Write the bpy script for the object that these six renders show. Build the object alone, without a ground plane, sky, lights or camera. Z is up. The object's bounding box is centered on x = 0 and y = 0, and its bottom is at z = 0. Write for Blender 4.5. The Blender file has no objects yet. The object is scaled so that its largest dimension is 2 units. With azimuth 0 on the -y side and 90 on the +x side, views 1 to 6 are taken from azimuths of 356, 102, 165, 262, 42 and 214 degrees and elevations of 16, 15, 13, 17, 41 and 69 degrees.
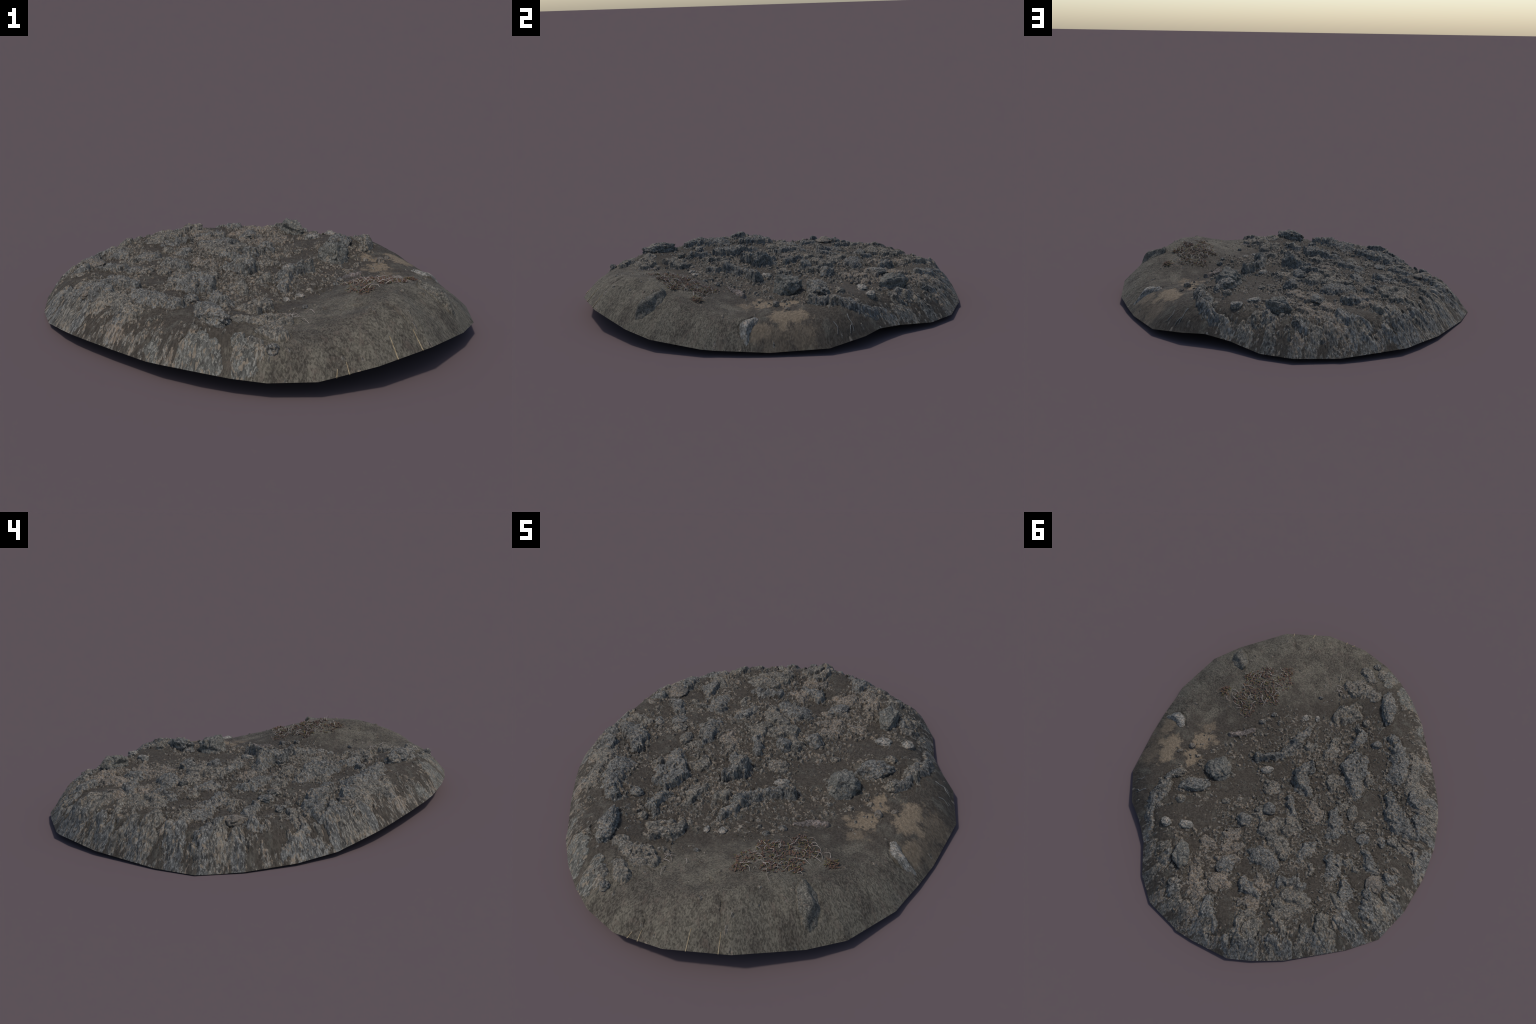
"""Scanned patch of volcanic ground: a domed slab of dark soil with lava crust, loose boulders,
a gravel slope with a dried plant, sand spots, grass stems and roots."""
import bpy, math, random
from mathutils import Vector, noise as mnoise
import numpy as np, math
# ---------------------------------------------------------------- terrain
# rim corners of the slab, clockwise seen from above (x, y, z)
RIM = np.array([
    (0.595, -0.789, 0.100), (0.374, -0.936, 0.093), (0.221, -0.976, 0.073), (0.157, -0.993, 0.066),
    (-0.014, -0.981, 0.062), (-0.137, -0.939, 0.065), (-0.253, -0.881, 0.069), (-0.387, -0.787, 0.063),
    (-0.434, -0.738, 0.056), (-0.561, -0.616, 0.057), (-0.663, -0.506, 0.054), (-0.725, -0.432, 0.050),
    (-0.779, -0.352, 0.044), (-0.798, -0.310, 0.037), (-0.847, -0.211, 0.022), (-0.892, -0.029, 0.009),
    (-0.908, 0.191, 0.003), (-0.890, 0.315, 0.000), (-0.879, 0.394, 0.001), (-0.769, 0.547, 0.003),
    (-0.531, 0.792, 0.017), (-0.391, 0.897, 0.027), (-0.307, 0.947, 0.024), (-0.275, 0.965, 0.028),
    (-0.067, 0.998, 0.024), (0.041, 1.007, 0.019), (0.056, 1.000, 0.017), (0.251, 0.969, 0.021),
    (0.382, 0.873, 0.022), (0.488, 0.724, 0.040), (0.559, 0.662, 0.050), (0.593, 0.636, 0.055),
    (0.690, 0.577, 0.049), (0.809, 0.425, 0.027), (0.871, 0.157, 0.017), (0.889, 0.018, 0.024),
    (0.896, -0.090, 0.026), (0.904, -0.159, 0.032), (0.859, -0.417, 0.053), (0.774, -0.566, 0.068)])
# survey points of the soil surface on the plateau (x, y, z)
PLATEAU = np.array([
    (0.166, -0.384, 0.163), (0.106, -0.420, 0.164), (0.157, 0.006, 0.166), (0.331, 0.530, 0.165),
    (0.094, 0.320, 0.166), (-0.375, -0.062, 0.178), (-0.456, -0.020, 0.174), (-0.507, 0.021, 0.166),
    (-0.265, -0.469, 0.188), (-0.138, -0.551, 0.182), (0.590, 0.130, 0.150), (0.623, -0.237, 0.183),
    (0.466, -0.022, 0.148), (0.338, -0.245, 0.175), (0.467, -0.695, 0.226), (-0.595, -0.024, 0.142),
    (0.018, 0.598, 0.156), (-0.216, -0.281, 0.185), (0.430, -0.430, 0.236), (0.500, -0.400, 0.228), (0.380, -0.340, 0.205), (0.250, -0.600, 0.190),
    (0.000, -0.750, 0.186), (-0.140, 0.270, 0.188), (-0.400, 0.350, 0.165), (-0.250, 0.600, 0.160),
    (-0.120, -0.640, 0.196), (-0.130, -0.780, 0.192), (-0.230, 0.745, 0.154), (-0.480, -0.210, 0.174), (-0.580, -0.270, 0.188), (0.435, 0.375, 0.186), (0.505, 0.205, 0.155), (0.660, 0.310, 0.143),
    (0.155, 0.210, 0.158), (0.145, 0.294, 0.158), (0.355, -0.744, 0.221), (0.697, -0.364, 0.184), (-0.383, -0.538, 0.199),
    (-0.128, 0.194, 0.194), (0.069, -0.254, 0.188), (0.205, -0.190, 0.167), (-0.280, -0.675, 0.190), (-0.509, -0.278, 0.176), (-0.461, 0.198, 0.160), (-0.067, 0.078, 0.186), (0.180, -0.790, 0.176),
    (-0.100, 0.000, 0.178), (0.400, 0.300, 0.174), (0.300, 0.140, 0.168), (0.510, 0.460, 0.178),
    (0.040, -0.180, 0.190), (0.050, 0.700, 0.156), (0.700, -0.130, 0.150), (0.650, -0.050, 0.138)])
# survey points on the falling skirt
SKIRT = np.array([
    (0.726, 0.062, 0.126), (0.800, -0.035, 0.105), (0.783, 0.097, 0.104), (0.765, 0.192, 0.108), (0.836, 0.146, 0.061), (-0.755, 0.265, 0.121), (0.835, 0.041, 0.064), (0.525, -0.767, 0.160), (0.429, -0.829, 0.160),
    (0.517, -0.752, 0.182), (0.721, -0.501, 0.155), (0.642, 0.489, 0.140), (0.698, 0.525, 0.082),
    (0.013, -0.930, 0.125), (-0.377, -0.728, 0.120), (-0.870, 0.017, 0.037), (-0.687, 0.194, 0.148),
    (-0.270, 0.850, 0.136), (-0.826, 0.233, 0.090), (-0.775, 0.075, 0.131), (-0.421, 0.634, 0.168),
    (-0.323, -0.820, 0.115), (0.126, 0.775, 0.155), (0.365, 0.700, 0.135), (-0.650, -0.295, 0.177), (-0.682, -0.190, 0.157), (-0.811, 0.088, 0.113), (-0.482, 0.621, 0.162),
    (-0.172, 0.823, 0.153), (0.082, 0.850, 0.138), (0.233, 0.753, 0.160), (-0.628, -0.043, 0.135), (0.000, -0.880, 0.155), (0.440, 0.590, 0.160)])
SKIRT_WIDTH = 0.22


def seg_dist(x, y, ax, ay, bx, by):
    """distance to a segment and position along it"""
    dx, dy = bx - ax, by - ay
    l2 = dx * dx + dy * dy + 1e-12
    t = np.clip(((x - ax) * dx + (y - ay) * dy) / l2, 0, 1)
    return np.hypot(x - ax - t * dx, y - ay - t * dy), t


def rim_distance(x, y):
    """distance to the rim and a smooth rim height near the point"""
    best = np.full(x.shape, 9.0)
    wsum = np.zeros(x.shape)
    zsum = np.zeros(x.shape)
    n = len(RIM)
    for i in range(n):
        a, b = RIM[i], RIM[(i + 1) % n]
        d, t = seg_dist(x, y, a[0], a[1], b[0], b[1])
        w = math.hypot(b[0] - a[0], b[1] - a[1]) / (d ** 3 + 1e-7)
        wsum += w
        zsum += w * (a[2] * (1 - t) + b[2] * t)
        best = np.minimum(best, d)
    return best, zsum / wsum


class ThinPlate:
    """thin-plate spline through scattered survey points"""

    def __init__(self, pts, vals, smooth=0.0):
        n = len(pts)
        self.p = pts
        k = self.kern(pts[:, None, 0] - pts[None, :, 0], pts[:, None, 1] - pts[None, :, 1])
        k += np.eye(n) * smooth
        a = np.zeros((n + 3, n + 3))
        a[:n, :n] = k
        a[:n, n] = 1
        a[:n, n + 1:] = pts[:, :2]
        a[n:, :n] = a[:n, n:].T
        self.w = np.linalg.solve(a, np.concatenate([vals, np.zeros(3)]))

    @staticmethod
    def kern(dx, dy):
        r2 = dx * dx + dy * dy
        return r2 * np.log(r2 + 1e-9)

    def __call__(self, x, y):
        out = self.w[-3] + self.w[-2] * x + self.w[-1] * y
        for (px, py), w in zip(self.p[:, :2], self.w):
            out = out + w * self.kern(x - px, y - py)
        return out


def skirt_profile(t):
    t = np.clip(t, 0, 1)
    return 1 - (1 - t) ** 2


top_surface = ThinPlate(PLATEAU, PLATEAU[:, 2], 0.02)


def base_guess(x, y):
    d, zr = rim_distance(x, y)
    top = np.clip(top_surface(x, y), 0.13, 0.24)
    return zr + (top - zr) * skirt_profile(d / SKIRT_WIDTH)


def _residual():
    pts = np.vstack([PLATEAU, SKIRT])
    res = pts[:, 2] - base_guess(pts[:, 0], pts[:, 1])
    n = len(RIM)
    edge = []
    for i in range(n):
        a, b = RIM[i], RIM[(i + 1) % n]
        edge += [a[:2], (a[:2] + b[:2]) / 2]
    edge = np.array(edge)
    p = np.vstack([pts[:, :2], edge])
    return ThinPlate(p, np.concatenate([res, np.zeros(len(edge))]), 0.002), res


residual, _res = _residual()


def ground_height(x, y):
    d, _ = rim_distance(x, y)
    return base_guess(x, y) + residual(x, y) * np.clip(d / 0.04, 0, 1)

# ---------------------------------------------------------------- noise
def _hash(ix, iy, seed):
    h = (ix * 374761393 + iy * 668265263 + seed * 974711) & 0xFFFFFFFF
    h = ((h ^ (h >> 13)) * 1274126177) & 0xFFFFFFFF
    return h ^ (h >> 16)


def perlin(x, y, seed=0):
    xi, yi = np.floor(x).astype(np.int64), np.floor(y).astype(np.int64)
    fx, fy = x - xi, y - yi
    u, v = fx * fx * fx * (fx * (fx * 6 - 15) + 10), fy * fy * fy * (fy * (fy * 6 - 15) + 10)

    def g(ox, oy):
        a = _hash(xi + ox, yi + oy, seed) * (2 * math.pi / 4294967296.0)
        return np.cos(a) * (fx - ox) + np.sin(a) * (fy - oy)
    a = g(0, 0) * (1 - u) + g(1, 0) * u
    b = g(0, 1) * (1 - u) + g(1, 1) * u
    return (a * (1 - v) + b * v) * 1.5


def fbm(x, y, scale, octaves, seed=0, ridged=False):
    out, amp, tot = np.zeros_like(x), 1.0, 0.0
    for o in range(octaves):
        n = perlin(x * scale + 17.3 * o, y * scale - 9.1 * o, seed + o)
        out += amp * ((1 - 2 * np.abs(n)) if ridged else n)
        tot += amp
        amp *= 0.5
        scale *= 2.03
    return out / tot


def smooth(a, b, t):
    t = np.clip((t - a) / (b - a), 0, 1)
    return t * t * (3 - 2 * t)


# ---------------------------------------------------------------- what lies on the ground
def crust(tone, height, spine):
    return (tone, height, spine)


CRUST = [
    crust('grey', 0.030, [(-0.320, -0.548, 0.028), (-0.382, -0.509, 0.043), (-0.432, -0.456, 0.053), (-0.460, -0.383, 0.048)]),
    crust('mixed', 0.018, [(-0.483, -0.540, 0.033), (-0.539, -0.507, 0.033), (-0.527, -0.426, 0.035), (-0.572, -0.379, 0.045), (-0.628, -0.391, 0.043)]),
    crust('grey', 0.036, [(-0.514, -0.252, 0.035), (-0.559, -0.192, 0.050), (-0.623, -0.163, 0.058), (-0.694, -0.157, 0.030)]),
    crust('grey', 0.032, [(-0.600, -0.326, 0.030), (-0.678, -0.308, 0.033), (-0.721, -0.253, 0.040), (-0.726, -0.178, 0.025)]),
    crust('mixed', 0.014, [(-0.634, -0.064, 0.028), (-0.697, -0.056, 0.028), (-0.748, -0.059, 0.020)]),
    crust('grey', 0.018, [(-0.787, -0.088, 0.025), (-0.827, -0.056, 0.030), (-0.860, -0.045, 0.013)]),
    crust('mixed', 0.016, [(0.044, -0.836, 0.030), (-0.001, -0.802, 0.028)]),
    crust('mixed', 0.014, [(-0.050, -0.874, 0.033), (-0.108, -0.884, 0.023)]),
    crust('mixed', 0.020, [(0.029, -0.677, 0.035), (-0.024, -0.710, 0.040), (-0.089, -0.725, 0.033)]),
    crust('mixed', 0.014, [(0.080, -0.695, 0.030), (0.025, -0.739, 0.025)]),
    crust('mixed', 0.030, [(0.012, -0.463, 0.025), (0.018, -0.527, 0.035), (-0.034, -0.585, 0.033), (-0.076, -0.556, 0.023), (-0.027, -0.507, 0.028)]),
    crust('grey', 0.030, [(-0.122, -0.489, 0.018), (-0.165, -0.476, 0.028), (-0.162, -0.407, 0.030), (-0.156, -0.383, 0.020)]),
    crust('grey', 0.042, [(-0.200, -0.351, 0.028), (-0.211, -0.269, 0.045), (-0.271, -0.224, 0.053), (-0.324, -0.176, 0.033), (-0.334, -0.143, 0.015)]),
    crust('grey', 0.034, [(-0.247, -0.336, 0.033), (-0.292, -0.288, 0.033)]),
    crust('mixed', 0.020, [(-0.217, -0.184, 0.028), (-0.176, -0.147, 0.030), (-0.202, -0.110, 0.025)]),
    crust('mixed', 0.016, [(-0.344, -0.270, 0.025), (-0.356, -0.231, 0.018)]),
    crust('mixed', 0.020, [(-0.060, -0.358, 0.030), (-0.075, -0.292, 0.038), (-0.075, -0.249, 0.023)]),
    crust('grey', 0.052, [(0.239, -0.015, 0.020), (0.194, -0.062, 0.021), (0.147, -0.103, 0.025), (0.123, -0.154, 0.033), (0.110, -0.221, 0.035)]),
    crust('grey', 0.030, [(0.112, -0.266, 0.023), (0.108, -0.323, 0.023)]),
    crust('mixed', 0.025, [(0.044, -0.235, 0.028), (0.023, -0.259, 0.018)]),
    crust('grey', 0.060, [(-0.033, -0.137, 0.030), (-0.013, -0.069, 0.038), (-0.057, -0.029, 0.038), (-0.116, -0.009, 0.023)]),
    crust('mixed', 0.024, [(0.050, 0.228, 0.025), (0.009, 0.264, 0.028), (0.049, 0.259, 0.020)]),
    crust('grey', 0.030, [(-0.049, 0.075, 0.020), (-0.088, 0.120, 0.028), (-0.116, 0.148, 0.023)]),
    crust('mixed', 0.014, [(0.106, 0.069, 0.025), (0.047, 0.077, 0.028), (0.088, 0.104, 0.018)]),
    crust('mixed', 0.024, [(-0.046, 0.288, 0.050), (-0.085, 0.239, 0.043)]),
    crust('mixed', 0.022, [(-0.137, 0.188, 0.038), (-0.190, 0.179, 0.025), (-0.143, 0.237, 0.028)]),
    crust('grey', 0.024, [(-0.076, 0.439, 0.038), (-0.140, 0.416, 0.048), (-0.196, 0.442, 0.033)]),
    crust('mixed', 0.018, [(-0.162, 0.305, 0.030), (-0.204, 0.341, 0.030), (-0.116, 0.322, 0.038)]),
    crust('grey', 0.018, [(-0.304, 0.215, 0.020), (-0.289, 0.256, 0.035), (-0.298, 0.309, 0.025)]),
    crust('tan', 0.012, [(-0.181, 0.041, 0.030), (-0.228, 0.055, 0.030), (-0.232, 0.092, 0.023)]),
    crust('grey', 0.028, [(-0.297, -0.005, 0.025), (-0.333, 0.047, 0.033), (-0.354, 0.109, 0.028), (-0.387, 0.061, 0.020)]),
    crust('mixed', 0.016, [(-0.314, -0.065, 0.023), (-0.280, -0.072, 0.018)]),
    crust('grey', 0.022, [(-0.430, 0.217, 0.033), (-0.472, 0.245, 0.038), (-0.480, 0.299, 0.028)]),
    crust('mixed', 0.018, [(-0.480, 0.194, 0.018), (-0.519, 0.177, 0.018), (-0.561, 0.186, 0.015)]),
    crust('grey', 0.024, [(-0.558, 0.286, 0.030), (-0.596, 0.320, 0.035), (-0.603, 0.371, 0.025)]),
    crust('mixed', 0.018, [(-0.564, 0.378, 0.025), (-0.622, 0.409, 0.030)]),
    crust('grey', 0.024, [(-0.666, 0.430, 0.030), (-0.725, 0.438, 0.028), (-0.774, 0.458, 0.030), (-0.792, 0.488, 0.020)]),
    crust('grey', 0.022, [(-0.561, 0.080, 0.020), (-0.618, 0.121, 0.030), (-0.650, 0.136, 0.018)]),
    crust('grey', 0.026, [(-0.731, 0.128, 0.033), (-0.763, 0.110, 0.030)]),
    crust('grey', 0.026, [(-0.691, 0.253, 0.028), (-0.732, 0.286, 0.033), (-0.754, 0.341, 0.033)]),
    crust('mixed', 0.018, [(-0.777, 0.194, 0.030), (-0.835, 0.207, 0.033), (-0.834, 0.257, 0.023)]),
    crust('mixed', 0.018, [(-0.821, 0.333, 0.030), (-0.791, 0.386, 0.020), (-0.861, 0.352, 0.025)]),
    crust('mixed', 0.020, [(-0.366, 0.318, 0.018), (-0.383, 0.358, 0.020)]),
    crust('grey', 0.034, [(-0.119, 0.603, 0.028), (-0.170, 0.607, 0.035), (-0.215, 0.618, 0.025)]),
    crust('tan', 0.020, [(-0.195, 0.670, 0.030), (-0.180, 0.709, 0.023), (-0.240, 0.652, 0.025)]),
    crust('tan', 0.016, [(-0.208, 0.558, 0.033), (-0.172, 0.540, 0.023)]),
    crust('grey', 0.022, [(-0.284, 0.483, 0.030), (-0.332, 0.448, 0.030), (-0.389, 0.437, 0.028)]),
    crust('mixed', 0.024, [(-0.350, 0.524, 0.038), (-0.408, 0.505, 0.038), (-0.463, 0.501, 0.033)]),
    crust('mixed', 0.022, [(-0.328, 0.584, 0.033), (-0.380, 0.605, 0.033), (-0.428, 0.563, 0.030)]),
    crust('mixed', 0.020, [(-0.352, 0.646, 0.028), (-0.406, 0.671, 0.030), (-0.447, 0.688, 0.020)]),
    crust('mixed', 0.024, [(-0.243, 0.715, 0.033), (-0.230, 0.776, 0.040), (-0.244, 0.843, 0.033)]),
    crust('mixed', 0.020, [(-0.301, 0.794, 0.043), (-0.303, 0.738, 0.028)]),
    crust('grey', 0.038, [(-0.280, 0.874, 0.033), (-0.330, 0.844, 0.035), (-0.366, 0.824, 0.023)]),
    crust('grey', 0.026, [(-0.300, 0.913, 0.030), (-0.352, 0.885, 0.033)]),
    crust('grey', 0.024, [(-0.407, 0.762, 0.025), (-0.458, 0.762, 0.033), (-0.507, 0.769, 0.025)]),
    crust('mixed', 0.024, [(-0.575, 0.516, 0.040), (-0.597, 0.566, 0.045), (-0.658, 0.557, 0.035)]),
    crust('grey', 0.024, [(-0.602, 0.621, 0.030), (-0.644, 0.637, 0.033)]),
    crust('mixed', 0.018, [(-0.526, 0.609, 0.023), (-0.544, 0.653, 0.025)]),
    crust('tan', 0.020, [(0.140, 0.668, 0.030), (0.110, 0.736, 0.038), (0.049, 0.780, 0.035)]),
    crust('tan', 0.018, [(0.011, 0.709, 0.043), (-0.006, 0.644, 0.030), (-0.054, 0.668, 0.023)]),
    crust('tan', 0.024, [(0.054, 0.574, 0.028), (-0.006, 0.525, 0.025)]),
    crust('mixed', 0.024, [(0.184, 0.817, 0.025), (0.152, 0.837, 0.018)]),
    crust('grey', 0.024, [(-0.023, 0.802, 0.030), (-0.027, 0.847, 0.028), (-0.077, 0.854, 0.033), (-0.124, 0.869, 0.023)]),
    crust('grey', 0.024, [(-0.092, 0.938, 0.030), (-0.143, 0.960, 0.023)]),
    crust('tan', 0.018, [(0.069, 0.889, 0.038), (0.015, 0.901, 0.030)]),
    crust('mixed', 0.022, [(0.371, 0.705, 0.028), (0.343, 0.669, 0.018)]),
    crust('mixed', 0.022, [(0.329, 0.758, 0.023), (0.299, 0.735, 0.023)]),
    crust('mixed', 0.026, [(0.579, 0.416, 0.030), (0.548, 0.386, 0.025), (0.540, 0.446, 0.025)]),
    crust('tan', 0.012, [(0.202, 0.538, 0.023), (0.157, 0.538, 0.025)]),
    crust('tan', 0.014, [(0.106, 0.445, 0.028), (0.074, 0.408, 0.030)]),
    crust('tan', 0.012, [(0.071, 0.512, 0.025), (0.009, 0.445, 0.020)]),
    crust('grey', 0.020, [(0.544, 0.565, 0.018), (0.511, 0.620, 0.023), (0.482, 0.682, 0.020)]),
    crust('mixed', 0.018, [(0.558, 0.514, 0.018), (0.550, 0.536, 0.015)]),
    crust('grey', 0.016, [(-0.215, 0.908, 0.018), (-0.276, 0.948, 0.018)]),
    crust('grey', 0.016, [(-0.353, 0.838, 0.018), (-0.399, 0.885, 0.018)]),
    crust('mixed', 0.016, [(-0.413, 0.787, 0.016), (-0.468, 0.823, 0.015)]),
    crust('grey', 0.016, [(-0.488, 0.722, 0.015), (-0.538, 0.758, 0.015)]),
    crust('grey', 0.018, [(-0.546, 0.607, 0.023), (-0.642, 0.648, 0.022)]),
    crust('mixed', 0.014, [(-0.591, 0.555, 0.017), (-0.701, 0.599, 0.017)]),
    crust('grey', 0.018, [(-0.648, 0.451, 0.024), (-0.732, 0.471, 0.024), (-0.989, 0.498, 0.023)]),
    crust('grey', 0.018, [(-0.712, 0.316, 0.025), (-0.804, 0.344, 0.025), (-1.055, 0.410, 0.023)]),
    crust('mixed', 0.016, [(-0.715, 0.253, 0.023), (-0.817, 0.289, 0.023), (-1.074, 0.341, 0.021)]),
    crust('grey', 0.016, [(-0.815, 0.192, 0.020), (-0.855, 0.219, 0.020), (-1.085, 0.236, 0.019)]),
    crust('grey', 0.020, [(-0.772, -0.090, 0.020), (-0.819, -0.054, 0.020), (-0.861, 0.009, 0.020)]),
    crust('grey', 0.016, [(-0.801, -0.083, 0.020), (-1.049, -0.020, 0.019)]),
    crust('grey', 0.018, [(-0.675, -0.239, 0.027), (-0.763, -0.201, 0.027), (-0.819, -0.215, 0.027)]),
    crust('mixed', 0.018, [(-0.713, -0.294, 0.027), (-0.776, -0.267, 0.027), (-1.034, -0.224, 0.025)]),
    crust('mixed', 0.018, [(-0.669, -0.378, 0.028), (-0.728, -0.386, 0.027), (-0.956, -0.346, 0.026)]),
    crust('grey', 0.016, [(-0.540, -0.526, 0.021), (-0.561, -0.562, 0.021)]),
    crust('grey', 0.018, [(0.179, 0.807, 0.017), (0.177, 0.867, 0.017)]),
    crust('grey', 0.018, [(-0.047, 0.815, 0.022), (-0.046, 0.901, 0.022), (-0.037, 0.961, 0.022)]),
    crust('mixed', 0.016, [(-0.094, 0.884, 0.022), (-0.103, 0.942, 0.022), (-0.018, 1.208, 0.021)]),
    crust('grey', 0.024, [(-0.251, 0.828, 0.023), (-0.280, 0.882, 0.023), (-0.305, 0.921, 0.023)]),
    crust('grey', 0.020, [(-0.345, 0.827, 0.021), (-0.389, 0.857, 0.021), (-0.330, 1.049, 0.020)]),
    crust('mixed', 0.016, [(-0.554, 0.603, 0.022), (-0.554, 0.692, 0.022), (-0.581, 0.719, 0.022)]),
    crust('mixed', 0.014, [(0.121, 0.879, 0.026), (0.155, 0.936, 0.026), (0.253, 1.217, 0.024)]),
    crust('mixed', 0.014, [(0.048, 0.877, 0.022), (0.055, 0.934, 0.022), (0.132, 1.220, 0.020)]),
    crust('tan', 0.014, [(-0.177, 0.915, 0.015), (-0.170, 0.952, 0.015)]),
    crust('grey', 0.014, [(-0.642, 0.590, 0.018), (-0.687, 0.614, 0.018)]),
    crust('tan', 0.014, [(0.218, 0.900, 0.020), (0.318, 1.164, 0.018)]),
    crust('grey', 0.026, [(0.559, 0.303, 0.020), (0.579, 0.496, 0.019), (0.563, 0.561, 0.019), (0.552, 0.604, 0.019)]),
    crust('mixed', 0.018, [(0.366, 0.678, 0.016), (0.383, 0.735, 0.016)]),
    crust('grey', 0.018, [(0.306, 0.699, 0.016), (0.304, 0.781, 0.016)]),
    crust('mixed', 0.014, [(0.507, 0.630, 0.020), (0.499, 0.682, 0.020)]),
    crust('mixed', 0.014, [(0.428, 0.711, 0.020), (0.414, 0.790, 0.019)]),
    crust('mixed', 0.014, [(0.334, 0.815, 0.021), (0.372, 1.130, 0.020)]),
    crust('grey', 0.012, [(0.550, 0.466, 0.016), (0.551, 0.499, 0.016)]),
    crust('grey', 0.016, [(-0.847, -0.062, 0.029), (-0.850, -0.146, 0.029)]),
    crust('mixed', 0.018, [(-0.740, -0.226, 0.032), (-0.749, -0.308, 0.032), (-0.764, -0.347, 0.032)]),
    crust('grey', 0.018, [(-0.662, -0.307, 0.027), (-0.679, -0.375, 0.027), (-0.708, -0.404, 0.027)]),
    crust('tan', 0.014, [(-0.572, -0.532, 0.017), (-0.539, -0.589, 0.017)]),
    crust('slab', 0.009, [(-0.407, -0.715, 0.020), (-0.412, -0.927, 0.019)]),
    crust('slab', 0.010, [(-0.293, -0.814, 0.027), (-0.261, -0.802, 0.027), (-0.230, -0.805, 0.027)]),
    crust('slab', 0.010, [(-0.293, -0.836, 0.027), (-0.247, -0.862, 0.027), (-0.209, -0.884, 0.027)]),
    crust('slab', 0.010, [(-0.223, -0.831, 0.023), (-0.192, -0.836, 0.023), (-0.186, -0.898, 0.023)]),
    crust('slab', 0.009, [(-0.102, -0.831, 0.025), (-0.102, -0.888, 0.025), (-0.104, -0.929, 0.025)]),
    crust('slab', 0.009, [(-0.073, -0.857, 0.019), (-0.066, -0.905, 0.019), (-0.064, -0.931, 0.019)]),
]
PALE_STONE = crust('pale', 0.024, [(0.838, 0.040, 0.014), (0.800, 0.030, 0.023), (0.758, 0.034, 0.028), (0.728, 0.062, 0.020)])
DUSTY_BOULDER = crust('olive', 0.052, [(0.665, -0.435, 0.040), (0.698, -0.465, 0.045), (0.728, -0.495, 0.028)])
BARK = crust('bark', 0.012, [(0.455, -0.050, 0.014), (0.407, -0.098, 0.016), (0.362, -0.143, 0.012)])

# kind, tone, x, y, half length, half width, height over the soil, turn in degrees
ROCKS = [
    ('boulder', 'smooth', 0.377, 0.156, 0.068, 0.070, 0.084, -145),
    ('boulder', 'grey', -0.194, -0.692, 0.040, 0.095, 0.050, -149),
    ('boulder', 'smooth', 0.248, 0.672, 0.045, 0.073, 0.065, -143),
    ('boulder', 'grey', 0.428, 0.322, 0.085, 0.040, 0.062, -134),
    ('boulder', 'mixed', 0.541, 0.306, 0.038, 0.025, 0.042, -134),
    ('boulder', 'grey', 0.020, 0.580, 0.058, 0.045, 0.040, -124),
    ('stone', 'grey', 0.089, 0.318, 0.038, 0.038, 0.045, -146),
    ('stone', 'grey', 0.010, 0.187, 0.038, 0.035, 0.048, -147),
    ('stone', 'grey', -0.047, -0.127, 0.028, 0.025, 0.030, -144),
    ('stone', 'brown', -0.656, -0.298, 0.040, 0.033, 0.030, -168),
    ('stone', 'mixed', -0.374, -0.059, 0.028, 0.038, 0.030, -163),
    ('stone', 'mixed', -0.455, -0.021, 0.033, 0.028, 0.022, -142),
    ('stone', 'grey', -0.507, 0.023, 0.035, 0.030, 0.020, -141),
    ('stone', 'grey', -0.593, -0.024, 0.023, 0.030, 0.022, -126),
    ('stone', 'mixed', -0.141, -0.549, 0.019, 0.025, 0.024, -147),
    ('stone', 'grey', -0.263, -0.468, 0.028, 0.023, 0.028, -146),
    ('stone', 'brown', -0.695, 0.192, 0.043, 0.050, 0.032, -144),
    ('stone', 'pale', 0.156, 0.007, 0.033, 0.021, 0.022, -131),
    ('stone', 'pale', 0.330, 0.528, 0.040, 0.025, 0.024, -158),
    ('stone', 'pale', 0.425, 0.579, 0.028, 0.023, 0.024, -177),
    ('stone', 'mixed', 0.440, 0.432, 0.028, 0.023, 0.026, -144),
    ('stone', 'mixed', 0.234, 0.287, 0.023, 0.018, 0.018, -143),
    ('stone', 'brown', 0.589, 0.134, 0.018, 0.018, 0.026, -143),
    ('stone', 'brown', 0.629, 0.198, 0.019, 0.009, 0.012, -125),
    ('stone', 'pale', 0.164, -0.380, 0.019, 0.019, 0.016, -143),
    ('stone', 'pale', 0.106, -0.416, 0.013, 0.018, 0.014, -145),
    ('stone', 'grey', 0.013, -0.899, 0.021, 0.020, 0.030, -125),
    ('stone', 'mixed', -0.210, 0.360, 0.025, 0.030, 0.024, -144),
    ('stone', 'grey', 0.348, -0.213, 0.018, 0.015, 0.020, -144),
    ('stone', 'grey', 0.322, -0.285, 0.015, 0.013, 0.016, -143),
    ('stone', 'grey', 0.167, -0.534, 0.013, 0.009, 0.014, -142),
    ('stone', 'grey', 0.198, 0.826, 0.018, 0.023, 0.026, -148),
]
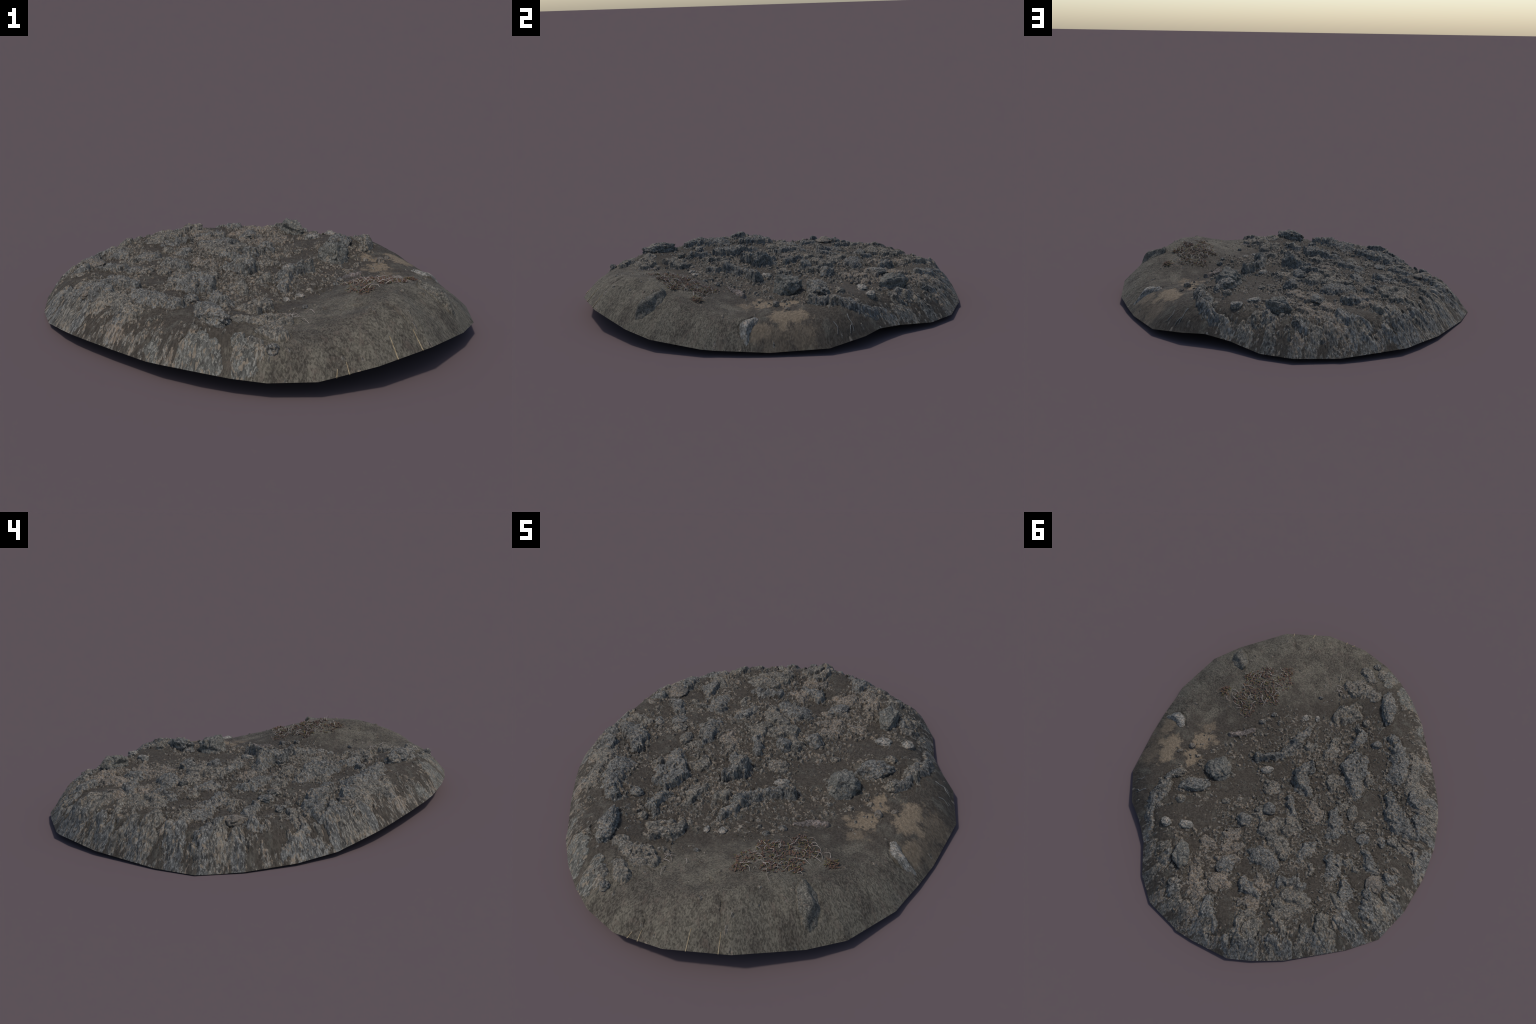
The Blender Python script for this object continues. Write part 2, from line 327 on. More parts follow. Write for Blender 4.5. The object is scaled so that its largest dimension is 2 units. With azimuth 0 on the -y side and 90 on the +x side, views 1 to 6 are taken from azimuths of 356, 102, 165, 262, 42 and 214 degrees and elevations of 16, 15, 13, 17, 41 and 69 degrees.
# bare soil lanes that stay free of rubble (x, y, radius)
BARE = [(-0.130, 0.778, .05), (-0.166, 0.847, .05), (-0.093, 0.670, .05), (-0.424, 0.383, .05), (-0.399, 0.266, .05),
        (-0.446, 0.455, .05), (-0.457, 0.117, .06), (-0.602, 0.051, .06), (-0.736, 0.009, .05), (-0.820, 0.039, .05),
        (-0.076, 0.530, .05), (0.393, 0.488, .07), (0.282, 0.435, .08), (0.230, 0.600, .04), (-0.407, -0.168, .06),
        (-0.316, -0.390, .06), (-0.422, -0.102, .05), (-0.299, -0.666, .07), (-0.272, -0.590, .06), (0.201, 0.137, .09),
        (0.286, 0.229, .08), (0.105, -0.045, .05), (-0.601, 0.221, .06), (-0.402, -0.555, .05), (-0.711, 0.358, .05)]
# shallow hollows and humps of the gravel slope (x, y, radius, depth)
DENTS = [(0.340, -0.664, 0.05, -0.015), (0.591, -0.585, 0.07, -0.015), (0.306, -0.784, 0.04, -0.008),
         (0.536, -0.487, 0.06, 0.006)]

# narrow drying cracks in the gravel
CRACKS = [[(0.441, -0.685), (0.466, -0.688), (0.480, -0.715), (0.513, -0.749)], [(0.266, -0.915), (0.253, -0.896), (0.221, -0.881)],
          [(0.329, -0.622), (0.366, -0.644)]]

# ---------------------------------------------------------------- grid over the slab
GRID = 720


def slab_grid(n):
    """square grid folded onto a disc, then stretched to the rim polygon"""
    c = np.linspace(-1, 1, n)
    a, b = np.meshgrid(c, c)
    wide = np.abs(a) > np.abs(b)
    r = np.where(wide, a, b)
    with np.errstate(divide='ignore', invalid='ignore'):
        phi = np.where(wide, (math.pi / 4) * (b / a), (math.pi / 2) - (math.pi / 4) * (a / b))
    phi = np.where(np.isfinite(phi), phi, 0)
    dx, dy = np.cos(phi) * np.sign(r + 1e-12), np.sin(phi) * np.sign(r + 1e-12)
    r = np.abs(r)
    reach = np.zeros_like(r)
    k = len(RIM)
    for i in range(k):
        p, q = RIM[i], RIM[(i + 1) % k]
        ex, ey = q[0] - p[0], q[1] - p[1]
        den = dx * ey - dy * ex
        den = np.where(np.abs(den) < 1e-12, 1e-12, den)
        t = (p[0] * ey - p[1] * ex) / den
        s = (p[0] * dy - p[1] * dx) / den
        ok = (t > 0) & (s >= -1e-9) & (s <= 1 + 1e-9)
        reach = np.where(ok & (t > reach), t, reach)
    return (dx * r * reach).ravel(), (dy * r * reach).ravel()


X, Y = slab_grid(GRID)
RIMD, _zr = rim_distance(X, Y)
BASE = ground_height(X, Y)
# coordinates drawn out down the skirt, as the scan's own surface is
_rad = np.hypot(X, Y) + 1e-6
_pull = 0.5 * np.clip(0.18 - RIMD, 0, None)
XS, YS = X * (1 - _pull / _rad), Y * (1 - _pull / _rad)

WX = XS + 0.026 * fbm(XS, YS, 18, 3, 1) + 0.013 * fbm(XS, YS, 70, 3, 2)
WY = YS + 0.026 * fbm(XS, YS, 18, 3, 5) + 0.013 * fbm(XS, YS, 70, 3, 6)
_ragged = 0.017 * fbm(XS, YS, 34, 4, 8) - 0.004
_calm_x, _calm_y = X + 0.026 * fbm(XS, YS, 18, 1, 1), Y + 0.026 * fbm(XS, YS, 18, 1, 5)
# spines are given on the real plane: shift the warp back
WX, WY = WX - XS + X, WY - YS + Y

def flakes(x, y, cell, seed, share):
    """scattered broken flakes: jittered cells, each kept or dropped by chance; returns edge distance and a random tone"""
    xi, yi = np.floor(x / cell).astype(np.int64), np.floor(y / cell).astype(np.int64)
    best = np.full(x.shape, -1.0)
    for ox in (-1, 0, 1):
        for oy in (-1, 0, 1):
            h = _hash(xi + ox, yi + oy, seed)
            jx, jy = (h & 1023) / 1023.0, ((h >> 10) & 1023) / 1023.0
            size, keep = ((h >> 20) & 63) / 63.0, (_hash(xi + ox, yi + oy, seed + 5) & 1023) / 1023.0
            ang = keep * 40.0
            dx, dy = x / cell - xi - ox - jx, y / cell - yi - oy - jy
            u, v = dx * np.cos(ang) + dy * np.sin(ang), -dx * np.sin(ang) + dy * np.cos(ang)
            d = (0.30 + 0.35 * size) - np.maximum(np.hypot(u, v * 1.6), 0.9 * np.abs(u) + 0.7 * np.abs(v))
            best = np.maximum(best, np.where(keep < share, d, -1.0))
    return best


REGION = np.full(X.shape, -1)
DEPTH = np.full(X.shape, 9.0)     # signed distance to the nearest crust edge
LIFT = np.zeros(X.shape)
_lump = fbm(XS, YS, 16, 3, 11)
_rough = fbm(XS, YS, 45, 3, 21, True)
_fine = fbm(XS, YS, 120, 2, 31)
_knobs = 0.0042 * smooth(0.0, 0.45, flakes(XS + 0.004 * _fine, YS + 0.004 * _rough, 0.024, 71, 0.55))
_pits = 0.008 * smooth(0.0, 0.30, flakes(XS + 0.005 * _rough, YS + 0.005 * _fine, 0.034, 81, 0.38))
_pits += 0.007 * smooth(0.80, 0.97, fbm(XS + 0.01 * _rough, YS, 15, 2, 95, True))
HEIGHT = 0.84
PATCHES = CRUST + [PALE_STONE, BARK, DUSTY_BOULDER]
for _i, (_tone, _h, _spine) in enumerate(PATCHES):
    _sp = np.array(_spine)
    _m = _sp[:, 2].max() + 0.05
    _near = np.where((X > _sp[:, 0].min() - _m) & (X < _sp[:, 0].max() + _m)
                     & (Y > _sp[:, 1].min() - _m) & (Y < _sp[:, 1].max() + _m))[0]
    _own = _tone in ('pale', 'bark', 'slab', 'olive')
    _x, _y = (WX[_near], WY[_near]) if not _own else ((WX[_near] + X[_near]) / 2, (WY[_near] + Y[_near]) / 2)
    _d = np.full(_near.shape, 9.0)
    for _a, _b in zip(_spine[:-1], _spine[1:]):
        _s, _t = seg_dist(_x, _y, _a[0], _a[1], _b[0], _b[1])
        _d = np.minimum(_d, _s - (_a[2] * (1 - _t) + _b[2] * _t))
    _d = _d + _ragged[_near] * (0.35 if _own else 1.0)
    _e = np.full(_near.shape, 9.0)
    _x, _y = (0.7 * _calm_x + 0.3 * WX)[_near], (0.7 * _calm_y + 0.3 * WY)[_near]
    for _a, _b in zip(_spine[:-1], _spine[1:]):
        _s, _t = seg_dist(_x, _y, _a[0], _a[1], _b[0], _b[1])
        _e = np.minimum(_e, _s - (_a[2] * (1 - _t) + _b[2] * _t))
    _e = np.minimum(_e + 0.5 * _ragged[_near], _d * 0.5 + _e * 0.5)
    _in = np.clip(-_d / (_sp[:, 2].max()), 0, 1)
    # the sheets dip: broken scarps face +x, the backs run out gently
    _c = _sp[:, :2].mean(0)
    _s = ((X[_near] - _c[0]) * 0.97 - (Y[_near] - _c[1]) * 0.24) / _sp[:, 2].max()
    _scarp = smooth(-0.9, 0.9, _s) * smooth(0.03, 0.14, RIMD[_near])
    _width = 0.030 * (1 - _scarp) + 0.012 * _scarp
    _width = np.minimum(_width, 0.8 * _sp[:, 2].max())
    _step = smooth(0, 1, -_e / _width)
    _rise = _h * HEIGHT * _step * (0.70 + 0.40 * _scarp) * (0.8 + 0.2 * _in) * (1.0 + 0.8 * _lump[_near])
    _rise += _step * (0.005 * _rough[_near] + 0.0025 * _fine[_near] + _knobs[_near] - _pits[_near]) * (0.3 if _own else 1.0) + 0.0015 * smooth(0, 0.004, -_d)
    _take = (_d < DEPTH[_near])
    _idx = _near[_take]
    DEPTH[_idx] = _d[_take]
    _hit = (_d < 0) & (_rise > LIFT[_near] - 0.004)
    _idx = _near[_hit]
    REGION[_idx] = _i
    LIFT[_idx] = np.maximum(LIFT[_idx], _rise[_hit])

# loose crust rubble wherever the lava field is, thinning towards gravel and bare lanes
RUBBLE = len(PATCHES)
_zone = smooth(0.62, 0.40, X - Y + 0.25 * fbm(X, Y, 5, 2, 41))
_zone *= smooth(0.62, 0.50, X)
_zone *= 0.35 + 0.65 * smooth(0.55, 0.15, X)
for _bx, _by, _br in BARE:
    _zone *= 1 - 0.9 * smooth(_br * 1.5, _br * 0.6, np.hypot(WX - _bx, WY - _by))


_wx, _wy = XS + 0.004 * fbm(XS, YS, 110, 2, 3), YS + 0.004 * fbm(XS, YS, 110, 2, 4)
_clump = _zone * np.clip(0.70 + 1.1 * fbm(XS, YS, 13, 3, 51) + 0.3 * smooth(0.04, 0.0, DEPTH), 0, 1)
_big = flakes(_wx, _wy, 0.030, 1, _clump)
_small = flakes(_wx, _wy, 0.014, 2, _clump * 0.8 + 0.03)
_free = REGION < 0
_rub = _free & ((_big > 0) | (_small > 0))
REGION[_rub] = RUBBLE
_bump = np.maximum(0.009 * smooth(0, 0.30, _big), 0.0045 * smooth(0, 0.30, _small))
LIFT[_rub] = (_bump * (1 + 0.5 * _lump) + 0.003 * (_rough + _fine) * smooth(0, 0.1, np.maximum(_big, _small)))[_rub]

_soil = REGION < 0
LIFT[_soil] = (0.004 * fbm(X, Y, 9, 3, 71) + 0.0022 * fbm(X, Y, 60, 3, 81) + 0.0012 * fbm(X, Y, 190, 1, 91)
               - 0.004 * smooth(0.014, 0.002, DEPTH))[_soil]
for _dx, _dy, _dr, _dz in DENTS:
    BASE += _dz * np.exp(-((X - _dx) ** 2 + (Y - _dy) ** 2) / _dr ** 2)
for _chain in CRACKS:
    for (_ax, _ay), (_bx, _by) in zip(_chain[:-1], _chain[1:]):
        _s, _ = seg_dist(X + 0.01 * _lump, Y + 0.01 * _rough, _ax, _ay, _bx, _by)
        BASE -= 0.005 * smooth(0.006, 0.001, _s)
LIFT *= smooth(0.0, 0.07, RIMD) * 0.85 + 0.15 * smooth(0, 0.01, RIMD)
Z = BASE + LIFT
Z = np.maximum(Z, 0.0)


def surface_at(x, y):
    """height of the finished surface at one point"""
    i = int(np.argmin((X - x) ** 2 + (Y - y) ** 2))
    return float(Z[i])


# ---------------------------------------------------------------- materials
def new_material(name):
    m = bpy.data.materials.new(name)
    m.use_nodes = True
    nt = m.node_tree
    nt.nodes.clear()
    out = nt.nodes.new('ShaderNodeOutputMaterial')
    bsdf = nt.nodes.new('ShaderNodeBsdfPrincipled')
    nt.links.new(bsdf.outputs[0], out.inputs[0])
    bsdf.inputs['Roughness'].default_value = 0.9
    bsdf.inputs['Specular IOR Level'].default_value = 0.2
    return m, nt, bsdf


class Nodes:
    def __init__(self, nt):
        self.nt = nt

    def put(self, sock, val):
        if hasattr(val, 'is_output'):
            self.nt.links.new(val, sock)
        elif isinstance(val, (tuple, list)) and len(val) == 3 and sock.type == 'RGBA':
            sock.default_value = (*val, 1)
        else:
            sock.default_value = val

    def math(self, op, a, b=0.0, c=None, clamp=False):
        n = self.nt.nodes.new('ShaderNodeMath')
        n.operation = op
        n.use_clamp = clamp
        self.put(n.inputs[0], a)
        self.put(n.inputs[1], b)
        if c is not None:
            self.put(n.inputs[2], c)
        return n.outputs[0]

    def vmath(self, op, a, b=None, scale=None):
        n = self.nt.nodes.new('ShaderNodeVectorMath')
        n.operation = op
        self.put(n.inputs[0], a)
        if b is not None:
            self.put(n.inputs[1], b)
        if scale is not None:
            self.put(n.inputs['Scale'], scale)
        return n.outputs['Value'] if op in ('DISTANCE', 'LENGTH', 'DOT_PRODUCT') else n.outputs[0]

    def noise(self, vec, scale, detail=3.0, rough=0.6, dist=0.0):
        n = self.nt.nodes.new('ShaderNodeTexNoise')
        self.put(n.inputs['Vector'], vec)
        n.inputs['Scale'].default_value = scale
        n.inputs['Detail'].default_value = detail
        n.inputs['Roughness'].default_value = rough
        n.inputs['Distortion'].default_value = dist
        return n.outputs[0]

    def cells(self, vec, scale):
        n = self.nt.nodes.new('ShaderNodeTexVoronoi')
        self.put(n.inputs['Vector'], vec)
        n.inputs['Scale'].default_value = scale
        s = self.nt.nodes.new('ShaderNodeSeparateColor')
        self.nt.links.new(n.outputs['Color'], s.inputs[0])
        return s.outputs[0]

    def step(self, val, lo, hi):
        n = self.nt.nodes.new('ShaderNodeMapRange')
        n.interpolation_type = 'SMOOTHSTEP'
        self.put(n.inputs[0], val)
        n.inputs[1].default_value = lo
        n.inputs[2].default_value = hi
        return n.outputs[0]

    def mix(self, fac, a, b):
        n = self.nt.nodes.new('ShaderNodeMix')
        n.data_type = 'RGBA'
        self.put(n.inputs[0], fac)
        self.put(n.inputs[6], a)
        self.put(n.inputs[7], b)
        return n.outputs[2]

    def bump(self, height, strength, dist, bsdf):
        n = self.nt.nodes.new('ShaderNodeBump')
        n.inputs['Strength'].default_value = strength
        n.inputs['Distance'].default_value = dist
        self.put(n.inputs['Height'], height)
        self.nt.links.new(n.outputs[0], bsdf.inputs['Normal'])

    def ground_coords(self):
        """object coordinates drawn out down the skirt"""
        tc = self.nt.nodes.new('ShaderNodeTexCoord')
        r = self.vmath('LENGTH', self.vmath('MULTIPLY', tc.outputs['Object'], (1.09, 1.0, 0.0)))
        keep_z = self.math('SUBTRACT', 0.65, self.math('MULTIPLY', self.step(r, 0.66, 0.84), 0.45))
        tall = self.nt.nodes.new('ShaderNodeCombineXYZ')
        tall.inputs[0].default_value = 1.0
        tall.inputs[1].default_value = 1.0
        self.nt.links.new(keep_z, tall.inputs[2])
        flat = self.vmath('MULTIPLY', tc.outputs['Object'], tall.outputs[0])
        over = self.math('MAXIMUM', self.math('SUBTRACT', r, 0.80), 0.0)
        s = self.math('SUBTRACT', 1.0, self.math('DIVIDE', self.math('MULTIPLY', over, 0.42), self.math('MAXIMUM', r, 0.1)))
        return tc.outputs['Object'], self.vmath('SCALE', flat, scale=s)


def rock_material(name, dark, mid, light, fleck, fleck_share, coords='ground', soil=0.25, bump=0.6):
    m, nt, bsdf = new_material(name)
    n = Nodes(nt)
    if coords == 'ground':
        _, v = n.ground_coords()
    else:
        v = nt.nodes.new('ShaderNodeTexCoord').outputs['Object']
    big = n.noise(v, 14, 3)
    mid_n = n.noise(v, 55, 4, 0.65, 0.4)
    fine = n.noise(v, 150, 3, 0.7)
    speck = n.noise(n.vmath('ADD', v, (3.1, 7.7, 1.3)), 95, 3, 0.7, 0.3)
    grit = n.noise(n.vmath('ADD', v, (13.1, 2.7, 5.3)), 320, 2, 0.7)
    col = n.mix(n.step(mid_n, 0.36, 0.56), dark, mid)
    col = n.mix(n.step(n.math('ADD', n.math('MULTIPLY', fine, 0.65), n.math('MULTIPLY', big, 0.35)), 0.47, 0.60), col, light)
    lo = 0.63 - fleck_share * 0.24
    tint = n.math('ADD', speck, n.math('MULTIPLY', n.math('SUBTRACT', big, 0.5), 0.4))
    col = n.mix(n.math('MULTIPLY', n.step(tint, lo, lo + 0.07), 0.85), col, fleck)
    col = n.mix(n.math('MULTIPLY', n.step(n.math('ADD', grit, n.math('MULTIPLY', n.math('SUBTRACT', fine, 0.5), 0.8)), 0.57, 0.66), 0.6), col,
                tuple(min(1, c * 1.9) for c in light))
    chip = n.vmath('ADD', v, n.vmath('SCALE', n.noise(v, 60, 2), scale=0.02))
    pick = n.cells(chip, 125)
    pick2 = n.cells(n.vmath('ADD', chip, (7, 3, 1)), 190)
    col = n.mix(n.math('MULTIPLY', n.step(pick, 0.94 - 0.14 * fleck_share, 0.97 - 0.14 * fleck_share), 0.75), col, tuple(c * 1.15 for c in fleck))
    col = n.mix(n.math('MULTIPLY', n.step(pick2, 0.90, 0.93), 0.6), col, tuple(c * 1.5 for c in light))
    col = n.mix(n.math('MULTIPLY', n.step(pick2, 0.20, 0.14), 0.6), col, tuple(c * 0.7 for c in dark))
    pock = n.noise(n.vmath('ADD', v, (31, 5, 2)), 85, 4, 0.75, 0.3)
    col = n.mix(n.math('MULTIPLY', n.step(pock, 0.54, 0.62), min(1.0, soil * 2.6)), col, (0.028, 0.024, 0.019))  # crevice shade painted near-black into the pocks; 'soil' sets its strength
    nt.links.new(col, bsdf.inputs['Base Color'])
    h = n.math('SUBTRACT', n.math('ADD', n.math('MULTIPLY', fine, 0.6), n.math('MULTIPLY', mid_n, 0.8)), n.math('MULTIPLY', pock, 0.7))
    n.bump(h, bump, 0.006, bsdf)
    return m


GREY_D, GREY_M, GREY_L = (0.035, 0.033, 0.030), (0.085, 0.082, 0.074), (0.136, 0.130, 0.115)
TAN = (0.165, 0.130, 0.092)
MATS = {
    'grey': rock_material('crust_grey', GREY_D, GREY_M, GREY_L, TAN, 0.30),
    'mixed': rock_material('crust_speckled', GREY_D, (0.088, 0.080, 0.066), (0.146, 0.133, 0.110), TAN, 0.40),
    'tan': rock_material('crust_tan', (0.045, 0.040, 0.034), (0.100, 0.088, 0.072), (0.155, 0.137, 0.114), (0.17, 0.128, 0.088), 0.55),
    'slab': rock_material('slab_stone', (0.048, 0.045, 0.038), (0.090, 0.086, 0.073), (0.138, 0.131, 0.111), TAN, 0.35, soil=0.12),
    'pale': rock_material('pale_stone', (0.072, 0.067, 0.057), (0.125, 0.117, 0.100), (0.18, 0.168, 0.146), (0.25, 0.2, 0.15), 0.25, soil=0.05),
    'bark': rock_material('bark_brown', (0.05, 0.042, 0.035), (0.098, 0.084, 0.072), (0.15, 0.125, 0.11), (0.17, 0.12, 0.09), 0.35),
    'rubble': rock_material('rubble_tan', (0.036, 0.032, 0.026), (0.080, 0.072, 0.059), (0.142, 0.128, 0.106), (0.17, 0.130, 0.092), 0.42, soil=0.35),
    'smooth': rock_material('boulder_grey', (0.042, 0.040, 0.035), (0.082, 0.079, 0.068), (0.125, 0.119, 0.102), (0.14, 0.115, 0.085), 0.30, 'object', 0.12, 0.4),
    'olive': rock_material('boulder_dusty', (0.040, 0.037, 0.031), (0.080, 0.074, 0.060), (0.115, 0.104, 0.084), (0.12, 0.095, 0.07), 0.15, 'object', 0.2, 0.3),
    'brown': rock_material('stone_brown', (0.05, 0.044, 0.037), (0.095, 0.084, 0.069), (0.14, 0.12, 0.098), (0.16, 0.12, 0.08), 0.35, 'object', 0.1, 0.4),
}


def soil_material():
    m, nt, bsdf = new_material('volcanic_soil')
    n = Nodes(nt)
    obj, v = n.ground_coords()
    sep = nt.nodes.new('ShaderNodeSeparateXYZ')
    nt.links.new(obj, sep.inputs[0])
    big = n.noise(v, 5, 3)
    patch = n.noise(n.vmath('ADD', v, (4, 9, 2)), 17, 4)
    pebble = n.cells(n.vmath('ADD', v, n.vmath('SCALE', n.noise(v, 90, 2), scale=0.01)), 150)
    grain = n.math('ADD', n.math('MULTIPLY', n.noise(v, 150, 3, 0.75), 0.72), n.math('MULTIPLY', pebble, 0.28))
    speck = n.noise(n.vmath('ADD', v, (8, 1, 3)), 330, 2, 0.7)
    # dark brown soil with grey silt drifts
    soil = n.mix(n.step(grain, 0.35, 0.65), (0.033, 0.027, 0.0205), (0.059, 0.0485, 0.037))
    silt = n.mix(n.step(grain, 0.35, 0.65), (0.052, 0.047, 0.037), (0.088, 0.080, 0.063))
    soil = n.mix(n.math('MULTIPLY', n.step(patch, 0.52, 0.68), 0.7), soil, silt)
    # olive gravel on the slope: finer, softer grain with tinted grains
    chip = n.cells(n.vmath('ADD', v, n.vmath('SCALE', n.noise(v, 120, 2), scale=0.008)), 230)
    fines = n.math('ADD', n.math('MULTIPLY', n.noise(n.vmath('ADD', v, (5, 5, 1)), 230, 3, 0.8), 0.7), n.math('MULTIPLY', chip, 0.3))
    g1 = n.mix(n.step(fines, 0.30, 0.68), (0.050, 0.043, 0.032), (0.128, 0.112, 0.084))
    g2 = n.mix(n.step(fines, 0.32, 0.70), (0.032, 0.027, 0.020), (0.090, 0.077, 0.059))
    gravel = n.mix(n.step(n.noise(n.vmath('ADD', v, (1, 2, 9)), 8, 5, 0.7), 0.45, 0.58), g1, g2)
    gravel = n.mix(n.math('MULTIPLY', n.step(n.noise(n.vmath('ADD', v, (9, 4, 7)), 40, 3, 0.7), 0.54, 0.66), 0.35), gravel, (0.105, 0.078, 0.060))
    side = n.math('SUBTRACT', sep.outputs[0], sep.outputs[1])
    side = n.math('ADD', side, n.math('MULTIPLY', n.math('SUBTRACT', n.math('ADD', patch, big), 1.0), 0.55))
    col = n.mix(n.step(side, 0.60, 0.86), soil, gravel)
    # sand spots
    mask = 0.0
    wob = n.math('MULTIPLY', n.math('SUBTRACT', n.noise(v, 20, 5, 0.7), 0.5), 0.20)
    for cx, cy, r, a in [(0.700, 0.195, 0.062, 1.0), (0.690, 0.250, 0.055, 1.0), (0.552, 0.186, 0.042, 1.0), (0.570, 0.082, 0.048, 1.0),
                         (0.545, 0.045, 0.035, 0.9), (0.590, -0.008, 0.034, 0.6), (0.795, 0.100, 0.040, 0.55), (0.770, 0.290, 0.06, 0.35),
                         (0.820, 0.190, 0.07, 0.32)]:
        d = n.vmath('DISTANCE', n.vmath('MULTIPLY', obj, (1, 1, 0)), (cx, cy, 0.0))
        k = n.math('MULTIPLY', n.step(n.math('SUBTRACT', n.math('ADD', d, wob), r), 0.017, -0.013), a)
        mask = n.math('MAXIMUM', mask, k)
    sand = n.mix(n.step(grain, 0.3, 0.7), (0.112, 0.085, 0.056), (0.172, 0.132, 0.089))
    col = n.mix(mask, col, sand)
    # mineral specks
    col = n.mix(n.math('MULTIPLY', n.step(speck, 0.64, 0.74), 0.5), col, (0.16, 0.15, 0.13))
    nt.links.new(col, bsdf.inputs['Base Color'])
    n.bump(n.math('ADD', grain, n.math('MULTIPLY', speck, 0.5)), 0.5, 0.004, bsdf)
    return m


def plain_material(name, dark, light, scale, translucent=0.0):
    m, nt, bsdf = new_material(name)
    n = Nodes(nt)
    v = nt.nodes.new('ShaderNodeTexCoord').outputs['Object']
    col = n.mix(n.step(n.noise(v, scale, 3, 0.7), 0.35, 0.65), dark, light)
    nt.links.new(col, bsdf.inputs['Base Color'])
    return m


SOIL = soil_material()
TWIG = plain_material('dry_twig', (0.16, 0.125, 0.10), (0.30, 0.26, 0.22), 60)
STEM = plain_material('dry_grass', (0.22, 0.16, 0.09), (0.34, 0.27, 0.17), 60)
ROOT = plain_material('bleached_root', (0.10, 0.096, 0.086), (0.19, 0.182, 0.165), 80)
LEAVES = [plain_material('leaf_rust', (0.088, 0.050, 0.034), (0.170, 0.098, 0.064), 120),
          plain_material('leaf_olive', (0.07, 0.06, 0.025), (0.14, 0.115, 0.05), 120),
          plain_material('leaf_plum', (0.075, 0.048, 0.041), (0.135, 0.088, 0.076), 120)]

# ---------------------------------------------------------------- assembly
root = bpy.data.objects.new('volcanic_ground_patch', None)
root['label'] = 'domed slab of dark soil with grey lava crust, boulders and gravel'
root['category'] = 'ground patch'
bpy.context.scene.collection.objects.link(root)


def link(mesh, name, parent=root, mat=None):
    o = bpy.data.objects.new(name, mesh)
    bpy.context.scene.collection.objects.link(o)
    o.parent = parent
    if mat is not None:
        mesh.materials.append(mat)
    return o


def grid_faces(n):
    i = np.arange(n * n).reshape(n, n)
    return np.stack([i[:-1, :-1].ravel(), i[:-1, 1:].ravel(), i[1:, 1:].ravel(), i[1:, :-1].ravel()], 1)


def grid_normals(co, faces):
    n = np.cross(co[faces[:, 2]] - co[faces[:, 0]], co[faces[:, 3]] - co[faces[:, 1]])
    out = np.zeros_like(co)
    for k in range(4):
        for c in range(3):
            out[:, c] += np.bincount(faces[:, k], n[:, c], len(co))
    return out / (np.linalg.norm(out, axis=1, keepdims=True) + 1e-12)


def mesh_from(co, faces, name):
    me = bpy.data.meshes.new(name)
    me.vertices.add(len(co))
    me.vertices.foreach_set('co', co.astype(np.float32).ravel())
    k = faces.shape[1]
    me.loops.add(faces.size)
    me.loops.foreach_set('vertex_index', faces.astype(np.int32).ravel())
    me.polygons.add(len(faces))
    me.polygons.foreach_set('loop_start', np.arange(0, faces.size, k, dtype=np.int32))
    me.polygons.foreach_set('use_smooth', np.ones(len(faces), dtype=bool))
    me.update(calc_edges=True)
    return me


CO = np.stack([X, Y, Z], 1)
FACES = grid_faces(GRID)
NORMALS = grid_normals(CO, FACES)
if NORMALS[:, 2].mean() < 0:
    FACES = FACES[:, ::-1]
    NORMALS = -NORMALS


def cut_region(mask, name, mat):
    f = FACES[mask]
    if len(f) < 12:
        return None
    used, inv = np.unique(f, return_inverse=True)
    me = mesh_from(CO[used], inv.reshape(f.shape), name)
    me.normals_split_custom_set_from_vertices(NORMALS[used].tolist())
    return link(me, name, root, mat)


FREGION = REGION[FACES[:, 0]]
ground = cut_region(FREGION < 0, 'soil_ground', SOIL)
for _i, (_tone, _h, _spine) in enumerate(PATCHES):
    _name = {'pale': 'pale_stone', 'bark': 'bark_piece', 'olive': 'dusty_boulder', 'slab': 'stone_slab'}.get(_tone, 'crust_patch')
    cut_region(FREGION == _i, _name, MATS[_tone])
_rb = cut_region(FREGION == RUBBLE, 'crust_rubble', MATS['rubble'])
_rb['kind'] = 'stuff'


# thin underside so that the slab has a body
def underside():
    n = 90
    x, y = slab_grid(n)
    d, _ = rim_distance(x, y)
    z = ground_height(x, y) - 0.022 * smooth(0.0, 0.05, d)
    f = grid_faces(n)
    co = np.stack([x, y, z], 1)
    if grid_normals(co, f)[:, 2].mean() > 0:
        f = f[:, ::-1]
    link(mesh_from(co, f, 'soil_underside'), 'soil_underside', root, SOIL)


underside()


# ---------------------------------------------------------------- boulders and stones
def sphere_mesh(sub):
    import bmesh
    bm = bmesh.new()
    bmesh.ops.create_icosphere(bm, subdivisions=sub, radius=1.0)
    co = np.array([v.co[:] for v in bm.verts])
    f = np.array([[v.index for v in p.verts] for p in bm.faces])
    bm.free()
    return co, f


SPHERE = {s: sphere_mesh(s) for s in (4, 5)}


def noise3(co, scale, seed, octaves=3):
    off = Vector((seed * 1.37 % 50, seed * 2.11 % 50, seed * 0.73 % 50))
    return np.array([mnoise.fractal(Vector(c) * scale + off, 0.9, 2.0, octaves) for c in co])


